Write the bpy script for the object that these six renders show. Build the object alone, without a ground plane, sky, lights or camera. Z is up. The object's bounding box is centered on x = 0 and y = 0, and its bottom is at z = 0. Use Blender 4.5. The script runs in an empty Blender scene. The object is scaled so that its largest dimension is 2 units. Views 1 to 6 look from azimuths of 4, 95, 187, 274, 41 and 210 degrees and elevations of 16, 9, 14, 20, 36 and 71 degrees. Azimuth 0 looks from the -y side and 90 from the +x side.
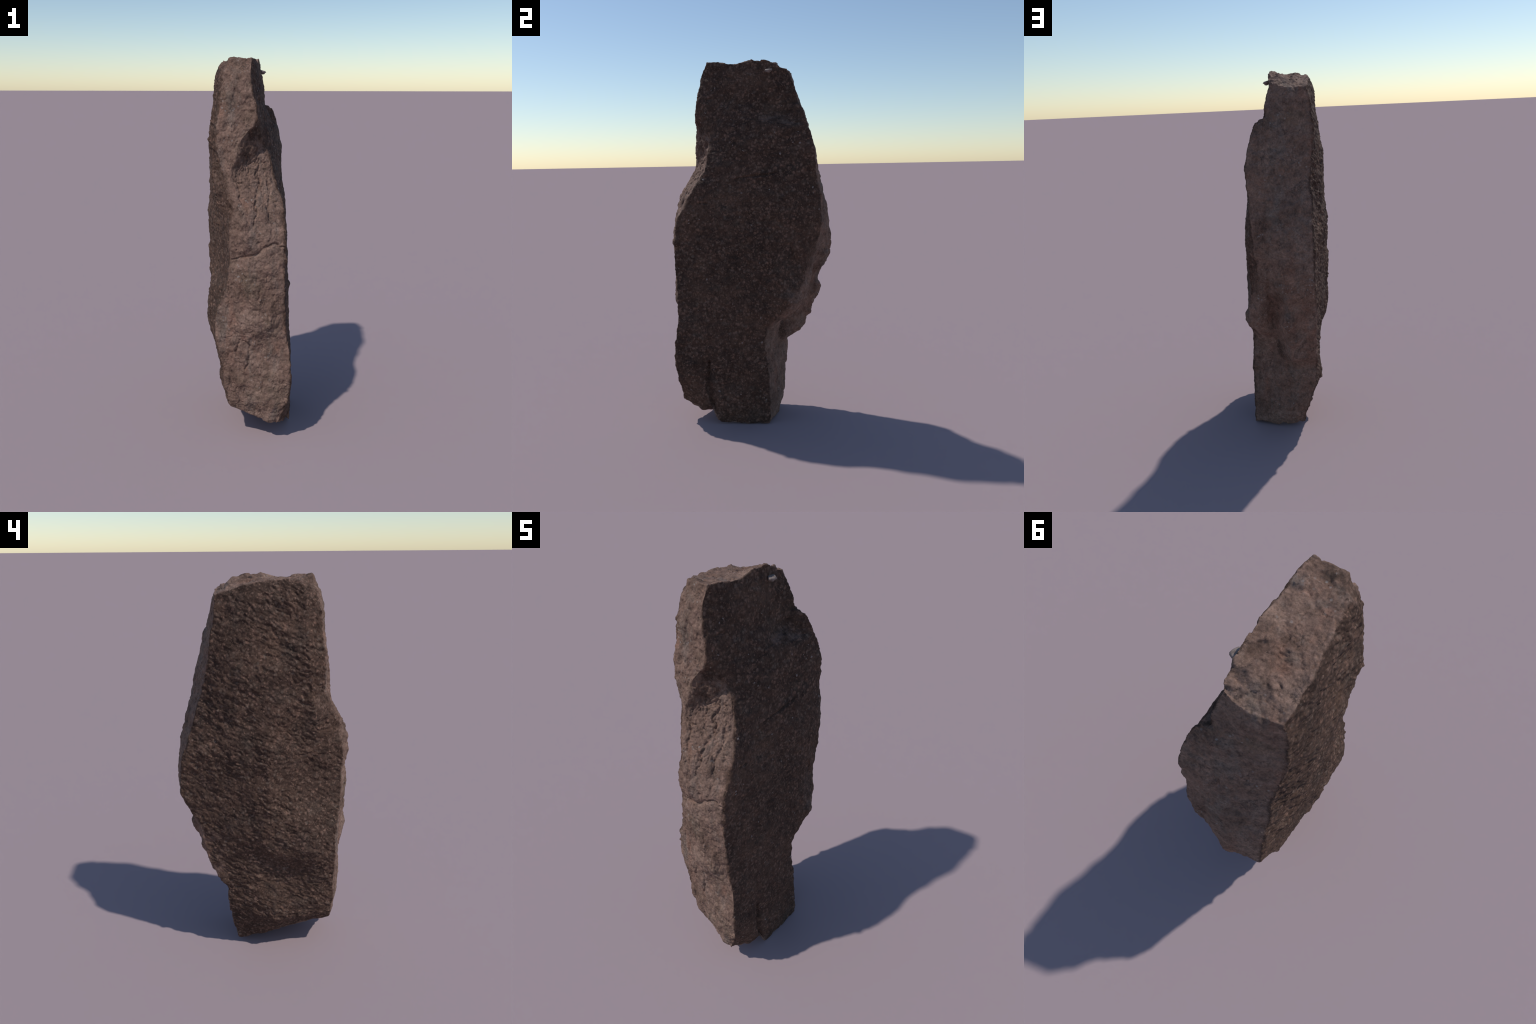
"""A tall standing stone: a slab split out of coarse dark rock, on end.

The body is lofted through named corner edges that run up the stone (front left,
front right, back right ...), closed with a hummocky top and a slanting foot,
re-meshed finely, and then weathered: grain on the two broad rough faces, flakes
and cracks on the two narrow split faces, plus single cracks, ledges and chips.
"""
import bpy, bmesh, math
import numpy as np
from mathutils import Vector

SEED = 7
VOXEL = 0.0040

# --------------------------------------------------------------------------
# 1. Edges of the slab, each a curve up the stone: (z, x, y)
#    listed counter-clockwise seen from above, starting at the front left.
# --------------------------------------------------------------------------
EDGES = {
    "front_left": [
        (0.200, -.084, -.368), (0.250, -.100, -.378), (0.300, -.108, -.382), (0.430, -.130, -.385), (0.540, -.148, -.388), (0.680, -.162, -.384),
        (0.760, -.148, -.390), (0.850, -.105, -.400), (0.990, -.083, -.404), (1.120, -.080, -.408), (1.250, -.080, -.382), (1.370, -.100, -.340),
        (1.450, -.115, -.314), (1.600, -.147, -.306), (1.750, -.137, -.292), (1.880, -.120, -.274), (1.992, -.088, -.234)],
    "front_middle": [
        (0.150, .040, -.374), (0.250, .040, -.397), (0.380, .040, -.407), (0.540, .035, -.408), (0.700, .035, -.438), (0.780, .035, -.430),
        (0.920, .030, -.436), (1.030, .025, -.436), (1.060, .025, -.424), (1.150, .005, -.437), (1.190, .000, -.436), (1.270, -.020, -.420),
        (1.360, -.060, -.375), (1.436, -.080, -.338), (1.530, -.050, -.330), (1.613, -.021, -.325), (1.708, .052, -.307), (1.773, .048, -.302),
        (1.850, .024, -.290), (1.920, .020, -.277), (1.997, .022, -.238)],
    "notch_root": [
        (0.125, .120, -.402), (0.250, .145, -.424), (0.400, .145, -.424), (0.550, .140, -.412), (0.700, .130, -.435), (0.850, .130, -.428),
        (1.000, .130, -.435), (1.140, .110, -.430), (1.250, .090, -.395), (1.360, .010, -.345), (1.436, -.035, -.318), (1.461, -.010, -.291),
        (1.515, .022, -.255), (1.570, .072, -.226), (1.660, .062, -.245), (1.740, .058, -.245), (1.850, .038, -.240), (1.920, .032, -.230),
        (1.995, .028, -.205)],
    "front_right": [
        (0.112, .168, -.398), (0.186, .197, -.408), (0.293, .232, -.420), (0.459, .237, -.426), (0.560, .231, -.416), (0.641, .216, -.408),
        (0.753, .204, -.405), (0.824, .204, -.408), (0.927, .206, -.421), (1.002, .200, -.414), (1.144, .202, -.398), (1.239, .192, -.337),
        (1.311, .180, -.305), (1.369, .154, -.270), (1.435, .134, -.243), (1.524, .112, -.234), (1.575, .088, -.222), (1.660, .074, -.200),
        (1.770, .062, -.200), (1.900, .042, -.190), (1.993, .034, -.170)],
    "right_front": [
        (0.076, .200, -.285), (0.140, .224, -.285), (0.200, .232, -.285), (0.300, .234, -.285), (0.450, .228, -.290), (0.700, .212, -.290),
        (1.000, .202, -.285), (1.140, .196, -.270), (1.260, .180, -.225), (1.370, .152, -.195), (1.500, .130, -.180), (1.600, .108, -.165),
        (1.700, .084, -.160), (1.820, .062, -.155), (1.920, .046, -.150), (1.984, .036, -.140)],
    "right_cleft": [
        (0.112, .228, -.236), (0.180, .230, -.238), (0.300, .230, -.240), (0.450, .222, -.240), (0.700, .210, -.210), (1.000, .198, -.180),
        (1.140, .190, -.160), (1.260, .174, -.130), (1.370, .150, -.110), (1.500, .134, -.090), (1.600, .118, -.090), (1.700, .090, -.090),
        (1.820, .064, -.085), (1.920, .048, -.080), (1.980, .036, -.080)],
    "right_middle": [
        (0.010, .230, -.188), (0.100, .232, -.170), (0.300, .226, -.080), (0.500, .216, -.040), (0.800, .204, -.020), (1.050, .188, .000),
        (1.200, .172, .000), (1.300, .166, -.010), (1.373, .156, -.020), (1.500, .140, .000), (1.600, .130, .000), (1.680, .116, -.005),
        (1.720, .092, -.006), (1.760, .068, -.004), (1.850, .060, .000), (1.920, .050, .000), (1.997, .036, .000)],
    "right_back": [
        (0.003, .222, .000), (0.150, .224, .000), (0.350, .216, .010), (0.500, .210, .020), (0.580, .206, .060), (0.700, .206, .140),
        (0.850, .200, .165), (1.050, .188, .170), (1.200, .182, .165), (1.300, .168, .150), (1.388, .154, .140), (1.500, .136, .130),
        (1.600, .128, .125), (1.645, .120, .122), (1.678, .098, .118), (1.702, .055, .115), (1.800, .042, .112), (1.880, .042, .108),
        (1.940, .042, .105), (2.002, .036, .095)],
    "back_right": [
        (0.010, .214, .088), (0.100, .216, .098), (0.200, .214, .096), (0.330, .208, .082), (0.460, .204, .066), (0.550, .200, .072),
        (0.600, .190, .122), (0.660, .195, .215), (0.720, .186, .262), (0.790, .175, .290), (0.890, .162, .292), (1.030, .168, .308),
        (1.130, .172, .318), (1.260, .165, .310), (1.380, .150, .305), (1.500, .152, .300), (1.600, .136, .280), (1.640, .126, .245),
        (1.680, .066, .218), (1.760, .042, .205), (1.850, .040, .195), (1.952, .034, .192)],
    "back_ledge": [
        (0.025, .168, .112), (0.120, .150, .120), (0.250, .148, .115), (0.420, .140, .105), (0.540, .130, .118), (0.600, .125, .195),
        (0.660, .125, .262), (0.740, .110, .316), (0.800, .100, .326), (0.910, .100, .345), (1.000, .100, .365), (1.120, .120, .395),
        (1.250, .130, .388), (1.380, .138, .365), (1.500, .148, .352), (1.600, .136, .328), (1.690, .120, .300), (1.745, .100, .282),
        (1.775, .056, .260), (1.850, .044, .240), (1.942, .018, .220)],
    "back_groove": [
        (0.022, .100, .122), (0.110, .080, .145), (0.250, .080, .145), (0.420, .060, .128), (0.540, .050, .145), (0.600, .050, .210),
        (0.660, .050, .238), (0.730, .050, .235), (0.800, .050, .272), (0.900, .050, .342), (0.980, .050, .378), (1.120, .050, .405),
        (1.250, .050, .395), (1.380, .050, .372), (1.500, .050, .350), (1.610, .050, .322), (1.760, .020, .275), (1.850, -.005, .243),
        (1.930, -.018, .226)],
    "back_middle": [
        (0.022, .020, .130), (0.110, .010, .158), (0.210, .000, .162), (0.290, -.010, .158), (0.390, -.030, .160), (0.450, -.040, .214),
        (0.500, -.040, .275), (0.570, -.040, .298), (0.660, -.040, .330), (0.735, -.040, .358), (0.800, -.040, .370), (0.900, -.040, .414),
        (0.980, -.040, .438), (1.120, -.040, .430), (1.190, -.040, .418), (1.305, -.030, .388), (1.470, -.020, .340), (1.610, -.030, .300),
        (1.760, -.040, .262), (1.850, -.050, .240), (1.908, -.068, .222)],
    "back_left": [
        (0.028, -.082, .130), (0.157, -.114, .155), (0.310, -.160, .174), (0.410, -.168, .178), (0.460, -.172, .215), (0.510, -.174, .236),
        (0.600, -.180, .272), (0.670, -.180, .290), (0.770, -.186, .308), (0.840, -.188, .345), (0.900, -.190, .382), (0.985, -.190, .402),
        (1.120, -.190, .388), (1.240, -.185, .352), (1.343, -.184, .318), (1.427, -.172, .296), (1.510, -.178, .270), (1.630, -.188, .242),
        (1.750, -.188, .224), (1.840, -.182, .212), (1.914, -.158, .208)],
    "left_back": [
        (0.060, -.088, .050), (0.130, -.114, .060), (0.245, -.150, .070), (0.334, -.164, .080), (0.472, -.178, .100), (0.684, -.192, .150),
        (0.768, -.212, .150), (1.017, -.216, .150), (1.198, -.230, .130), (1.376, -.214, .120), (1.514, -.225, .090), (1.684, -.212, .080),
        (1.785, -.195, .080), (1.900, -.182, .080), (1.966, -.162, .060)],
    "left_middle": [
        (0.112, -.096, -.080), (0.160, -.132, -.070), (0.250, -.180, -.080), (0.334, -.174, -.070), (0.472, -.160, -.050), (0.580, -.182, -.050),
        (0.670, -.216, -.050), (0.750, -.226, -.050), (0.948, -.230, -.050), (1.163, -.236, -.040), (1.385, -.218, -.050), (1.553, -.220, -.080),
        (1.645, -.204, -.080), (1.787, -.184, -.080), (1.940, -.158, -.080), (1.976, -.138, -.080)],
    "left_front": [
        (0.168, -.086, -.262), (0.230, -.118, -.290), (0.334, -.140, -.305), (0.430, -.150, -.300), (0.520, -.166, -.290), (0.620, -.206, -.280),
        (0.730, -.212, -.270), (0.820, -.200, -.245), (0.920, -.140, -.258), (1.050, -.120, -.268), (1.200, -.146, -.270), (1.300, -.160, -.268),
        (1.400, -.182, -.258), (1.500, -.184, -.245), (1.600, -.202, -.232), (1.700, -.188, -.222), (1.820, -.172, -.212), (1.930, -.155, -.199),
        (1.982, -.124, -.172)],
}


def pchip(xs, ys, q):
    """Monotone cubic through the control points: smooth, with no overshoot."""
    xs, ys = np.asarray(xs, float), np.asarray(ys, float)
    h, d = np.diff(xs), np.diff(ys) / np.diff(xs)
    m = np.zeros(len(xs))
    m[0], m[-1] = d[0], d[-1]
    for i in range(1, len(xs) - 1):
        if d[i - 1] * d[i] > 0:
            w1, w2 = 2 * h[i] + h[i - 1], h[i] + 2 * h[i - 1]
            m[i] = (w1 + w2) / (w1 / d[i - 1] + w2 / d[i])
    k = np.clip(np.searchsorted(xs, q) - 1, 0, len(h) - 1)
    t = (q - xs[k]) / h[k]
    return ((2 * t**3 - 3 * t**2 + 1) * ys[k] + (t**3 - 2 * t**2 + t) * h[k] * m[k]
            + (3 * t**2 - 2 * t**3) * ys[k + 1] + (t**3 - t**2) * h[k] * m[k + 1])


def loft(rows=150):
    columns = []
    for pts in EDGES.values():
        z, x, y = np.array(pts).T
        level = np.linspace(0.0, 2.0, rows)
        q = np.clip(level, z[0], z[-1])
        # rows near the ends gather at the column's own foot and head
        q = z[0] + (q - q[0]) * (z[-1] - z[0]) / (q[-1] - q[0])
        s = np.linspace(0, 1, rows) * 1e-7
        columns.append(np.stack([pchip(z, x, q), pchip(z, y, q), q + s], 1))
    ring = np.stack(columns, 1)                       # rows, columns, 3
    n = ring.shape[1]
    verts = [tuple(p) for row in ring for p in row]
    faces = [(r * n + c, r * n + (c + 1) % n, (r + 1) * n + (c + 1) % n, (r + 1) * n + c)
             for r in range(rows - 1) for c in range(n)]

    def cap(base, centre, lift, flip):
        """Close one end with shrinking rings round a centre, bulged by `lift`."""
        nonlocal verts, faces
        edge = np.array(verts[base:base + n])
        last = list(range(base, base + n))
        for f in (0.8, 0.6, 0.4, 0.2):
            new = centre + (edge - centre) * f
            new[:, 2] += lift * (1 - f * f)
            start = len(verts)
            verts += [tuple(p) for p in new]
            now = list(range(start, start + n))
            for c in range(n):
                q = (last[c], last[(c + 1) % n], now[(c + 1) % n], now[c])
                faces.append(q[::-1] if flip else q)
            last = now
        verts.append(tuple(centre + Vector((0, 0, lift))))
        for c in range(n):
            q = (last[c], last[(c + 1) % n], len(verts) - 1)
            faces.append(q[::-1] if flip else q)

    cap(0, np.array((.075, -.07, .055)), 0.0, True)
    cap((rows - 1) * n, np.array((-.045, .00, 1.966)), 0.002, False)
    me = bpy.data.meshes.new("standing_stone")
    me.from_pydata(verts, [], faces)
    me.update()
    return me


# --------------------------------------------------------------------------
# 2. Noise, vectorised
# --------------------------------------------------------------------------
def _hash(i, j, k, seed):
    h = (i.astype(np.int64) * 374761393 + j.astype(np.int64) * 668265263 + k.astype(np.int64) * 2147483647 + seed * 1274126177) & 0xFFFFFFFF
    h = ((h ^ (h >> 13)) * 1274126177) & 0xFFFFFFFF
    h = ((h ^ (h >> 16)) * 2246822519) & 0xFFFFFFFF
    return (h ^ (h >> 15)) & 0xFFFFFFFF


def perlin(p, seed=0):
    i = np.floor(p).astype(np.int64)
    f = p - i
    u = f * f * f * (f * (f * 6 - 15) + 10)
    out = np.zeros(len(p))
    for a in (0, 1):
        for b in (0, 1):
            for c in (0, 1):
                h = _hash(i[:, 0] + a, i[:, 1] + b, i[:, 2] + c, seed)
                ang, zz = (h & 0xFFFF) * (2 * math.pi / 65536), ((h >> 16) & 0xFFFF) / 32768.0 - 1
                r = np.sqrt(1 - zz * zz)
                g = r * np.cos(ang) * (f[:, 0] - a) + r * np.sin(ang) * (f[:, 1] - b) + zz * (f[:, 2] - c)
                out += g * np.where(a, u[:, 0], 1 - u[:, 0]) * np.where(b, u[:, 1], 1 - u[:, 1]) * np.where(c, u[:, 2], 1 - u[:, 2])
    return out * 1.5


def fbm(p, octaves=3, seed=0):
    return sum(perlin(p * 2.03**o + 17.3 * o, seed + o) * 0.5**o for o in range(octaves))


def cells(p, seed=0):
    """Worley noise: distance to the nearest and second nearest cell point, and the cell's own random value."""
    i = np.floor(p).astype(np.int64)
    f1, f2, val = np.full(len(p), 9.0), np.full(len(p), 9.0), np.zeros(len(p))
    for a in (-1, 0, 1):
        for b in (-1, 0, 1):
            for c in (-1, 0, 1):
                h = _hash(i[:, 0] + a, i[:, 1] + b, i[:, 2] + c, seed)
                q = np.stack([i[:, 0] + a + (h & 1023) / 1024.0, i[:, 1] + b + ((h >> 10) & 1023) / 1024.0, i[:, 2] + c + ((h >> 20) & 1023) / 1024.0], 1)
                d = np.sqrt(((p - q) ** 2).sum(1))
                nearer = d < f1
                f2 = np.where(nearer, f1, np.minimum(f2, d))
                val = np.where(nearer, ((h * 48271) & 0xFFFF) / 65536.0, val)
                f1 = np.where(nearer, d, f1)
    return f1, f2, val


def step(a, b, x):
    t = np.clip((x - a) / (b - a), 0, 1)
    return t * t * (3 - 2 * t)


def trench(u, v, path, width):
    """1 on a polyline drawn in the plane (u, v), falling to 0 at `width`; tapers to the ends."""
    best = np.zeros(len(u))
    path = np.array(path, float)
    total = len(path) - 1
    for n, (a, b) in enumerate(zip(path[:-1], path[1:])):
        ab = b - a
        t = np.clip(((u - a[0]) * ab[0] + (v - a[1]) * ab[1]) / (ab @ ab), 0, 1)
        d = np.hypot(u - a[0] - t * ab[0], v - a[1] - t * ab[1])
        along = (n + t) / total
        w = width * (0.35 + 0.65 * np.sin(np.pi * np.clip(along, 0.06, 0.94)))
        best = np.maximum(best, np.clip(1 - d / w, 0, 1))
    return best


# --------------------------------------------------------------------------
# 3. Weathering: how far each point of the re-meshed body is moved
# --------------------------------------------------------------------------
FRONT_CRACKS = [                     # drawn in (x, z) on the front face
    ([(.195, 1.10), (.14, 1.115), (.10, 1.10), (.06, 1.065), (.00, 1.05), (-.065, 1.035)], .010, .010),
    ([(-.055, 1.43), (-.03, 1.37), (-.02, 1.33), (.01, 1.30), (.015, 1.26)], .007, .009),
    ([(.06, 1.52), (.045, 1.44), (.06, 1.39), (.05, 1.33), (.055, 1.27), (.045, 1.20)], .008, .010),
    ([(.10, 1.43), (.12, 1.36), (.11, 1.30), (.125, 1.24)], .008, .009),
    ([(.065, .87), (.07, .80)], .006, .007), ([(.115, .78), (.118, .70)], .006, .008),
    ([(-.085, .89), (-.08, .84)], .007, .008), ([(-.03, .60), (-.045, .55), (-.05, .50)], .008, .010),
    ([(-.01, .60), (.02, .55), (.015, .47), (-.01, .42)], .008, .010), ([(.09, .36), (.085, .30)], .006, .007),
]
BACK_CRACKS = [                      # (x, z) on the back face
    ([(.09, 1.63), (.085, 1.55), (.08, 1.50)], .007, .006), ([(.00, 1.52), (-.01, 1.46)], .007, .009),
    ([(.03, 1.43), (.025, 1.36)], .006, .006), ([(.05, 1.30), (.07, 1.22), (.06, 1.16)], .006, .006),
    ([(.02, 1.83), (.00, 1.79)], .006, .006), ([(-.02, 1.00), (-.06, 1.01)], .006, .007),
    ([(-.02, .955), (-.07, .95)], .006, .006), ([(.00, .42), (-.01, .30), (-.01, .18)], .012, .008),
    ([(.12, .30), (.115, .10)], .012, .006), ([(.05, 1.02), (.06, .90), (.05, .78)], .014, .010),
]
RIGHT_CRACKS = [                     # (y, z) on the right face
    ([(-.08, 1.365), (-.03, 1.375), (.06, 1.380), (.14, 1.392)], .009, .011),
    ([(-.225, .07), (-.232, .16), (-.245, .26), (-.24, .36)], .020, .022),
    ([(-.28, 1.245), (-.23, 1.235)], .008, .008), ([(.22, 1.02), (.225, .96), (.24, .93)], .009, .008),
    ([(-.16, 1.10), (-.15, 1.0)], .007, .004), ([(-.25, 1.80), (-.20, 1.80)], .007, .006),
]
TOP_CRACKS = [                       # (x, y) on the top
    ([(-.045, -.10), (-.05, -.06), (-.04, -.02)], .006, .006), ([(-.08, .05), (-.05, .05)], .006, .006),
    ([(-.12, .15), (-.10, .11)], .007, .006),
]


KNOBS = [                            # x, y, z, radius, height
    (-.03, .35, .72, .06, .018), (-.07, .32, .61, .06, .024), (-.09, .26, .49, .05, .018), 
    (.18, .20, .70, .06, .016), (.21, .10, .945, .03, .009), (-.03, .33, .655, .03, .010), (.20, -.38, .62, .02, .006),
    (.20, .10, .80, .025, .007), (-.05, .11, 1.955, .10, .026), (-.19, .10, .70, .03, .007), (.19, -.40, 1.03, .035, .010),
]


def weather(co, no):
    nx, ny, nz = no.T
    x, y, z = co.T
    front, back = step(.45, .8, -ny), .75 * step(.45, .8, ny)
    right, left, top = step(.5, .85, nx), step(.5, .8, -nx), step(.6, .9, nz)
    split, rough = np.maximum(np.maximum(front, back), top), np.maximum(left, right)
    d = 0.008 * fbm(co * 7, 2, 1) + 0.0045 * fbm(co * 20, 2, 4)
    # coarse grain of the two broad faces: lumps of many sizes, drawn out obliquely on the left
    warp = co + 0.012 * np.stack([fbm(co * 18, 2, 21), fbm(co * 18, 2, 22), fbm(co * 18, 2, 23)], 1)
    q = warp.copy()
    q[:, 2] = warp[:, 2] - 0.55 * warp[:, 1]
    q[:, 1] = warp[:, 1] + 0.55 * warp[:, 2]
    lump = .75 * fbm(q * np.array((26, 17, 40)), 3, 11) + .55 * fbm(q * np.array((60, 40, 84)), 2, 15)
    strength = .75 + .5 * step(-.25, .35, fbm(co * 6, 2, 16))
    d += left * 0.0066 * strength * lump
    f1, _, _ = cells(warp * 44, 3)
    d += right * (0.0030 * fbm(co * 38, 3, 13) + 0.0026 * (0.5 - f1) * strength)
    d += left * 0.0012 * (0.5 - f1)
    # the split faces: flakes with stepped edges and a net of short upright cracks,
    # strongest above the big front joint
    g1, g2, val = cells(warp * np.array((19, 19, 8)), 5)
    d += split * 0.0065 * (val - .5) * step(.0, .10, g2 - g1)
    band = .35 + .65 * step(1.0, 1.12, z) * (1 - step(1.5, 1.62, z))
    patch = step(-.05, .25, fbm(co * 6, 2, 31)) * np.where(front > .1, band, .5)
    d -= split * 0.0045 * patch * (1 - step(.0, .08, g2 - g1))
    h1, h2, hv = cells(warp * np.array((46, 46, 24)) + 3.7 * fbm(co * 12, 1, 34)[:, None], 6)
    d += split * 0.0024 * (hv - .5) * step(.0, .15, h2 - h1)
    d -= split * 0.0030 * step(-.1, .3, fbm(co * 9, 2, 33)) * (1 - step(0, .14, h2 - h1))
    d += split * (0.0034 * fbm(co * np.array((48, 48, 30)), 4, 41) - 0.0060 * patch * np.clip(1 - np.abs(fbm(warp * np.array((24, 24, 8)), 3, 43)) * 7, 0, 1)
                  - 0.0028 * np.clip(1 - np.abs(fbm(warp * np.array((44, 44, 20)), 3, 47)) * 6, 0, 1))
    # lumps and knobs
    for cx, cy, cz, radius, height in KNOBS:
        r = np.sqrt((x - cx) ** 2 + (y - cy) ** 2 + (z - cz) ** 2) / radius
        d += (top if cz > 1.9 else 1) * height * (1 - step(.25, 1.0, r + .35 * fbm(co * min(25, 1.2 / radius), 2, 71)))
    d += top * 0.005 * fbm(co * 13, 2, 81)
    # edges are chipped
    edge = 1 - np.maximum(split, rough)
    d -= 0.011 * edge * step(.02, .45, fbm(co * 15, 3, 91)) - 0.003 * edge
    # single cracks
    wob = 0.010 * fbm(co * 22, 3, 51)
    for paths, weight, u, v in ((FRONT_CRACKS, front, x, z), (BACK_CRACKS, back, x, z), (RIGHT_CRACKS, right, y, z), (TOP_CRACKS, top, x, y)):
        for path, width, depth in paths:
            d -= weight * depth * trench(u + wob, v + wob, path, width) ** 0.8
    return d


def build_body():
    source = loft()
    body = bpy.data.objects.new("standing_stone", source)
    bpy.context.collection.objects.link(body)
    m = body.modifiers.new("fine_mesh", "REMESH")
    m.mode, m.voxel_size, m.adaptivity = "VOXEL", VOXEL, 0.0
    s = body.modifiers.new("soften", "SMOOTH")
    s.factor, s.iterations = 0.5, 4
    graph = bpy.context.evaluated_depsgraph_get()
    me = bpy.data.meshes.new_from_object(body.evaluated_get(graph))
    body.modifiers.clear()
    body.data = me
    me.name = "standing_stone"
    bpy.data.meshes.remove(source)
    n = len(me.vertices)
    co, no = np.empty(n * 3), np.empty(n * 3)
    me.vertices.foreach_get("co", co)
    me.vertex_normals.foreach_get("vector", no)
    co, no = co.reshape(-1, 3), no.reshape(-1, 3)
    ed = np.empty(len(me.edges) * 2, np.int64)
    me.edges.foreach_get("vertices", ed)
    a, b = ed.reshape(-1, 2).T
    degree = (np.bincount(a, minlength=n) + np.bincount(b, minlength=n))[:, None]

    def spread(v):
        return np.stack([np.bincount(a, v[b, c], n) + np.bincount(b, v[a, c], n) for c in range(3)], 1)

    # the right back corner is worn round; other edges stay crisp
    worn = (step(.04, .16, co[:, 1]) * step(.03, .12, co[:, 0]) * (1 - step(1.35, 1.6, co[:, 2])) * step(.02, .08, co[:, 2]))[:, None]
    for _ in range(60):
        co = co + .6 * worn * (spread(co) / degree - co)
    # broad normals, so that relief grows outward from the slab and not from its own facets
    for _ in range(6):
        no = no + spread(no)
        no /= np.linalg.norm(no, axis=1, keepdims=True)
    wide = no
    for _ in range(30):
        wide = wide + spread(wide)
        wide /= np.linalg.norm(wide, axis=1, keepdims=True)
    new = co + no * weather(co, no)[:, None]
    new[:, 2] -= new[:, 2].min()
    new[:, 2] *= 2.0 / new[:, 2].max()
    me.vertices.foreach_set("co", new.ravel())
    me.update()
    me.polygons.foreach_set("use_smooth", np.ones(len(me.polygons), bool))
    return body, new, no, wide


# --------------------------------------------------------------------------
# 4. Materials
# --------------------------------------------------------------------------
class Nodes:
    def __init__(self, name):
        self.mat = bpy.data.materials.new(name)
        self.mat.use_nodes = True
        self.t = self.mat.node_tree
        self.t.nodes.clear()
        self.out = self.t.nodes.new("ShaderNodeOutputMaterial")
        self.coord = self.t.nodes.new("ShaderNodeTexCoord").outputs["Object"]

    def node(self, kind, inputs=(), **props):
        n = self.t.nodes.new(kind)
        for k, v in props.items():
            setattr(n, k, v)
        for k, v in dict(inputs).items():
            if isinstance(v, bpy.types.NodeSocket):
                self.t.links.new(v, n.inputs[k])
            else:
                n.inputs[k].default_value = v
        return n

    def mapped(self, scale, rotation=(0, 0, 0)):
        return self.node("ShaderNodeMapping", {"Vector": self.coord, "Scale": scale, "Rotation": rotation}).outputs[0]

    def noise(self, scale, detail=4, rough=.6, vector=None, distortion=0.0):
        return self.node("ShaderNodeTexNoise", {"Vector": vector or self.coord, "Scale": scale, "Detail": detail, "Roughness": rough, "Distortion": distortion}).outputs[0]

    def ramp(self, value, stops, mode="LINEAR"):
        n = self.node("ShaderNodeValToRGB", {"Fac": value})
        n.color_ramp.interpolation = mode
        e = n.color_ramp.elements
        while len(e) < len(stops):
            e.new(.5)
        for el, (p, c) in zip(e, stops):
            el.position, el.color = p, (c, c, c, 1) if isinstance(c, (int, float)) else (*c, 1)
        return n.outputs[0]

    def mix(self, fac, a, b, blend="MIX"):
        n = self.node("ShaderNodeMix", data_type="RGBA", blend_type=blend)
        for k, v in ((0, fac), (6, a), (7, b)):
            if isinstance(v, bpy.types.NodeSocket):
                self.t.links.new(v, n.inputs[k])
            else:
                n.inputs[k].default_value = v if k == 0 else (*v, 1)
        return n.outputs[2]

    def finish(self, colour, height, bump=.4, distance=.004, rough=.85):
        b = self.node("ShaderNodeBump", {"Height": height, "Strength": bump, "Distance": distance}).outputs[0]
        s = self.node("ShaderNodeBsdfPrincipled", {"Base Color": colour, "Roughness": rough, "Normal": b, "Specular IOR Level": .25})
        self.t.links.new(s.outputs[0], self.out.inputs[0])
        return self.mat


def grained_rock(k):
    """The broad faces: dark brown ground mass set with pinkish and grey grains."""
    wobble = k.noise(30, 3)
    vec = k.node("ShaderNodeVectorMath", {0: k.coord, 1: k.node("ShaderNodeVectorMath", {0: k.node("ShaderNodeTexNoise", {"Vector": k.coord, "Scale": 45.0, "Detail": 3.0}).outputs[1], "Scale": .016}, operation="SCALE").outputs[0]}, operation="ADD").outputs[0]
    ground = k.ramp(k.noise(4.5, 5, .6), [(.32, (.043, .024, .017)), (.5, (.061, .034, .024)), (.68, (.089, .050, .034))])
    ground = k.mix(k.ramp(k.noise(8, 3), [(.54, 0.0), (.70, .5)]), ground, (.060, .044, .035))
    # grains of 6 to 15 mm, each with its own tint
    for scale, low, tint_a, tint_b, amount in ((30.0, .45, (.113, .063, .044), (.084, .055, .041), .65), (62.0, .48, (.177, .099, .071), (.128, .091, .071), .85), (120.0, .52, (.209, .119, .087), (.107, .069, .052), .7)):
        c = k.node("ShaderNodeTexVoronoi", {"Vector": vec, "Scale": scale, "Randomness": 1.0})
        sep = k.node("ShaderNodeSeparateColor", {"Color": c.outputs["Color"]})
        pick = k.ramp(sep.outputs[0], [(low, 0.0), (low + .35, amount)])
        body = k.ramp(c.outputs["Distance"], [(.28, 1.0), (.62, 0.0)])
        tint = k.mix(sep.outputs[1], tint_a, tint_b)
        ground = k.mix(k.mix(1.0, pick, body, "MULTIPLY"), ground, tint)
    ground = k.mix(1.0, ground, k.ramp(k.noise(95, 6, .75), [(.30, .42), (.50, 1.0), (.70, 1.5)]), "MULTIPLY")
    ground = k.mix(1.0, ground, k.ramp(wobble, [(.30, .72), (.5, 1.0), (.70, 1.2)]), "MULTIPLY")
    return ground, k.noise(150, 6, .75)


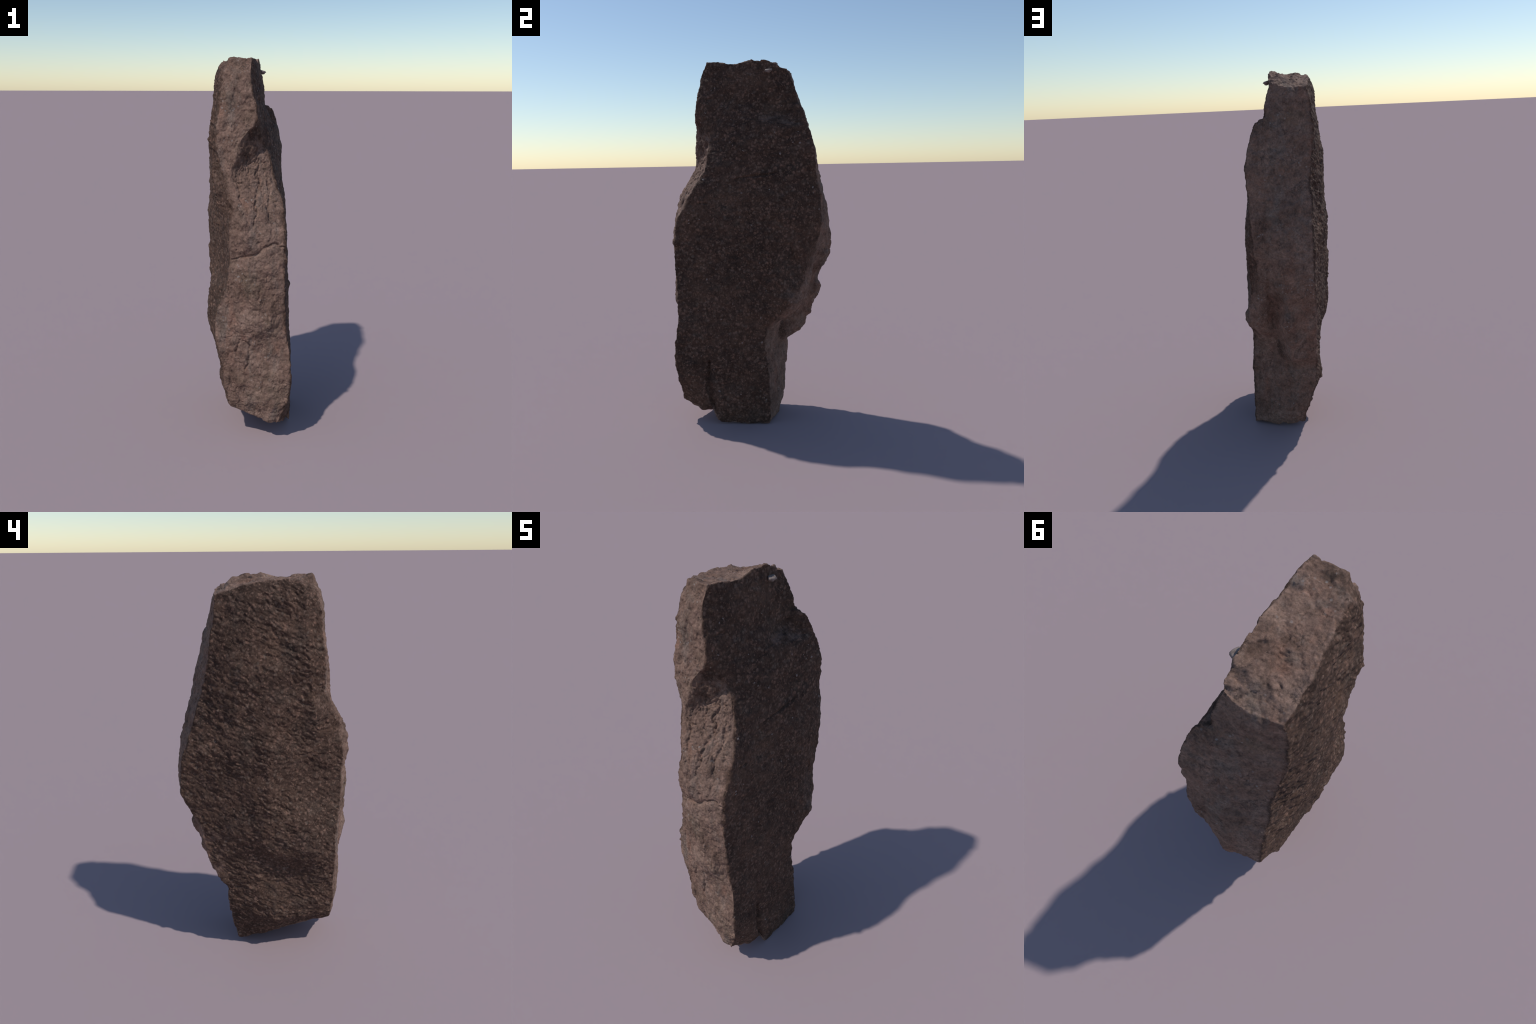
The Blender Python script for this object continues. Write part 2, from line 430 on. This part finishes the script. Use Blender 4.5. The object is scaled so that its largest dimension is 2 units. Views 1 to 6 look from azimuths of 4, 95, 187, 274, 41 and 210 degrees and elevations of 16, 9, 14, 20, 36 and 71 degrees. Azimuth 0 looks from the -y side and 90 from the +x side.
def split_rock(k):
    """The narrow split faces and the top: paler, with grey, rusty and dark stains drawn out upright."""
    base = k.ramp(k.noise(6, 6, .62), [(.30, (.132, .080, .059)), (.48, (.180, .111, .085)), (.60, (.204, .131, .101)), (.72, (.232, .152, .119))])
    upright = k.mapped((1.5, 1.5, .45))
    base = k.mix(k.ramp(k.noise(8, 5, .6, upright), [(.54, 0.0), (.70, .7)]), base, (.158, .125, .106))
    base = k.mix(k.ramp(k.noise(6.5, 5, .65, k.mapped((1.6, 1.6, .6), (0, 0, 1.1))), [(.55, 0.0), (.70, .6)]), base, (.205, .104, .072))
    base = k.mix(k.ramp(k.noise(11, 6, .7, k.mapped((1.2, 1.2, .6), (0, 0, 2.3))), [(.56, 0.0), (.70, .55)]), base, (.090, .060, .045))
    base = k.mix(k.ramp(k.noise(3.2, 4, .6, k.mapped((1, 1, 1), (.4, 0, .7))), [(.60, 0.0), (.74, .4)]), base, (.140, .106, .068))
    base = k.mix(1.0, base, k.ramp(k.noise(110, 6, .75), [(.30, .55), (.50, 1.0), (.70, 1.4)]), "MULTIPLY")
    base = k.mix(1.0, base, k.ramp(k.noise(32, 5, .65), [(.30, .62), (.50, 1.0), (.70, 1.3)]), "MULTIPLY")
    # dark hairline joints
    far = k.node("ShaderNodeVectorMath", {0: k.mapped((1.2, 1.2, .42)), 1: k.node("ShaderNodeVectorMath", {0: k.node("ShaderNodeTexNoise", {"Vector": k.coord, "Scale": 16.0, "Detail": 6.0, "Roughness": .7}).outputs[1], "Scale": .10}, operation="SCALE").outputs[0]}, operation="ADD").outputs[0]
    line = k.node("ShaderNodeTexVoronoi", {"Vector": far, "Scale": 19.0, "Randomness": 1.0}, feature="DISTANCE_TO_EDGE").outputs["Distance"]
    joint = k.mix(1.0, k.ramp(line, [(.0, 1.0), (.05, 0.0)]), k.ramp(k.noise(17, 4), [(.54, 0.0), (.62, .7)]), "MULTIPLY")
    base = k.mix(joint, base, (.040, .030, .027))
    # a few pale crystals
    spot = k.node("ShaderNodeTexVoronoi", {"Vector": k.coord, "Scale": 55.0, "Randomness": 1.0})
    pale = k.mix(1.0, k.ramp(spot.outputs["Distance"], [(.14, .8), (.30, 0.0)]), k.ramp(k.noise(9, 2), [(.56, 0.0), (.68, .8)]), "MULTIPLY")
    base = k.mix(pale, base, (.30, .265, .245))
    height = k.mix(joint, k.noise(130, 6, .7), (0, 0, 0))
    return base, height


def rock(grain):
    """Split rock (0) grading into coarse-grained rock (1) where faces meet."""
    k = Nodes("coarse_grained_rock" if grain == 1 else "split_rock" if grain == 0 else "grading_rock")
    if grain in (0, 1):
        colour, height = (split_rock, grained_rock)[int(grain)](k)
    else:
        c0, h0 = split_rock(k)
        c1, h1 = grained_rock(k)
        colour, height = k.mix(grain, c0, c1), k.mix(grain, h0, h1)
    return k.finish(colour, height, .8, .004, .82)


def crystal_rock():
    k = Nodes("pale_crystal")
    base = k.ramp(k.noise(60, 4), [(.35, (.15, .11, .095)), (.65, (.25, .20, .18))])
    return k.finish(base, k.noise(200, 4), .4, .002, .6)


# --------------------------------------------------------------------------
# 5. Pebbles and crystals that stand out of the rock
# --------------------------------------------------------------------------
def lump_mesh(name, seed, rounds=3):
    bm = bmesh.new()
    bmesh.ops.create_icosphere(bm, subdivisions=rounds, radius=1.0)
    co = np.array([v.co[:] for v in bm.verts])
    r = 1 + 0.30 * fbm(co * 1.3 + seed * 3.1, 2, seed)
    cut = np.where(co[:, 2] > .55, .55 / np.maximum(co[:, 2], .01), 1)      # one flat broken side
    for v, k, c in zip(bm.verts, r, cut):
        v.co = Vector((v.co.x, v.co.y, v.co.z * c)) * k
    me = bpy.data.meshes.new(name)
    bm.to_mesh(me)
    bm.free()
    me.polygons.foreach_set("use_smooth", np.ones(len(me.polygons), bool))
    return me


def add_pebble(body, material):
    """The thumb-sized pebble that juts from the right face just under the top."""
    me = lump_mesh("pebble", 4)
    co = np.array([v.co[:] for v in me.vertices])
    co = co * np.array((.020, .020, .012))
    co[:, 2] -= 0.18 * co[:, 0]
    me.vertices.foreach_set("co", co.ravel())
    me.materials.append(material)
    ob = bpy.data.objects.new("pebble", me)
    ob.location = (.047, .103, 1.938)
    bpy.context.collection.objects.link(ob)
    ob.parent = body


def add_crystals(body, co, no, material, count=70):
    """Small pale crystals weathering out of the right face, too small to pick out singly."""
    rng = np.random.default_rng(SEED)
    ok = np.where((no[:, 0] > .85) & (co[:, 2] > .1) & (co[:, 2] < 1.9))[0]
    seeds = rng.choice(ok, count, replace=False)
    shapes = [np.array([v.co[:] for v in lump_mesh(f"crystal_shape_{i}", 20 + i, 2).vertices]) for i in range(4)]
    tri = [p.vertices[:] for p in bpy.data.meshes["crystal_shape_0"].polygons]
    verts, faces = [], []
    for n, i in enumerate(seeds):
        size = rng.uniform(.0028, .0055) if n > 12 else rng.uniform(.005, .0085)
        a, b = rng.uniform(0, 6.28), rng.uniform(.5, 1.0)
        p = shapes[n % 4] * np.array((.6, 1.0, b)) * size
        p = np.stack([p[:, 0], p[:, 1] * math.cos(a) - p[:, 2] * math.sin(a), p[:, 1] * math.sin(a) + p[:, 2] * math.cos(a)], 1)
        faces += [tuple(v + len(verts) for v in f) for f in tri]
        verts += [tuple(q) for q in p + co[i] - no[i] * size * .15]
    for i in range(4):
        bpy.data.meshes.remove(bpy.data.meshes[f"crystal_shape_{i}"])
    me = bpy.data.meshes.new("crystal_grains")
    me.from_pydata(verts, [], faces)
    me.materials.append(material)
    me.polygons.foreach_set("use_smooth", np.ones(len(me.polygons), bool))
    ob = bpy.data.objects.new("crystal_grains", me)
    ob["kind"] = "stuff"
    bpy.context.collection.objects.link(ob)
    ob.parent = body


def main():
    body, co, no, wide = build_body()
    body.data.materials.clear()
    grades = 5
    for i in range(grades):
        body.data.materials.append(rock(i / (grades - 1)))
    pale = crystal_rock()
    # broad faces are coarse-grained, the rest is split rock; the border wanders with the edge
    me = body.data
    n = len(me.polygons)
    first, lv = np.empty(n, np.int64), np.empty(len(me.loops), np.int64)
    me.polygons.foreach_get("loop_start", first)
    me.loops.foreach_get("vertex_index", lv)
    v = lv[first]
    hollow = step(.14, .2, co[v, 1]) * step(.45, .5, co[v, 2]) * (1 - step(.75, .85, co[v, 2]))
    broad = np.abs(wide[v, 0]) - .3 * hollow + 0.16 * fbm(co[v] * 18, 4, 61)
    grade = np.rint(step(.42, .78, broad) * (grades - 1)).astype(np.int32)
    me.polygons.foreach_set("material_index", grade)
    add_pebble(body, pale)
    add_crystals(body, co, no, pale)
    body["label"] = "tall upright slab of rough dark brown rock"
    body["category"] = "standing stone"


main()
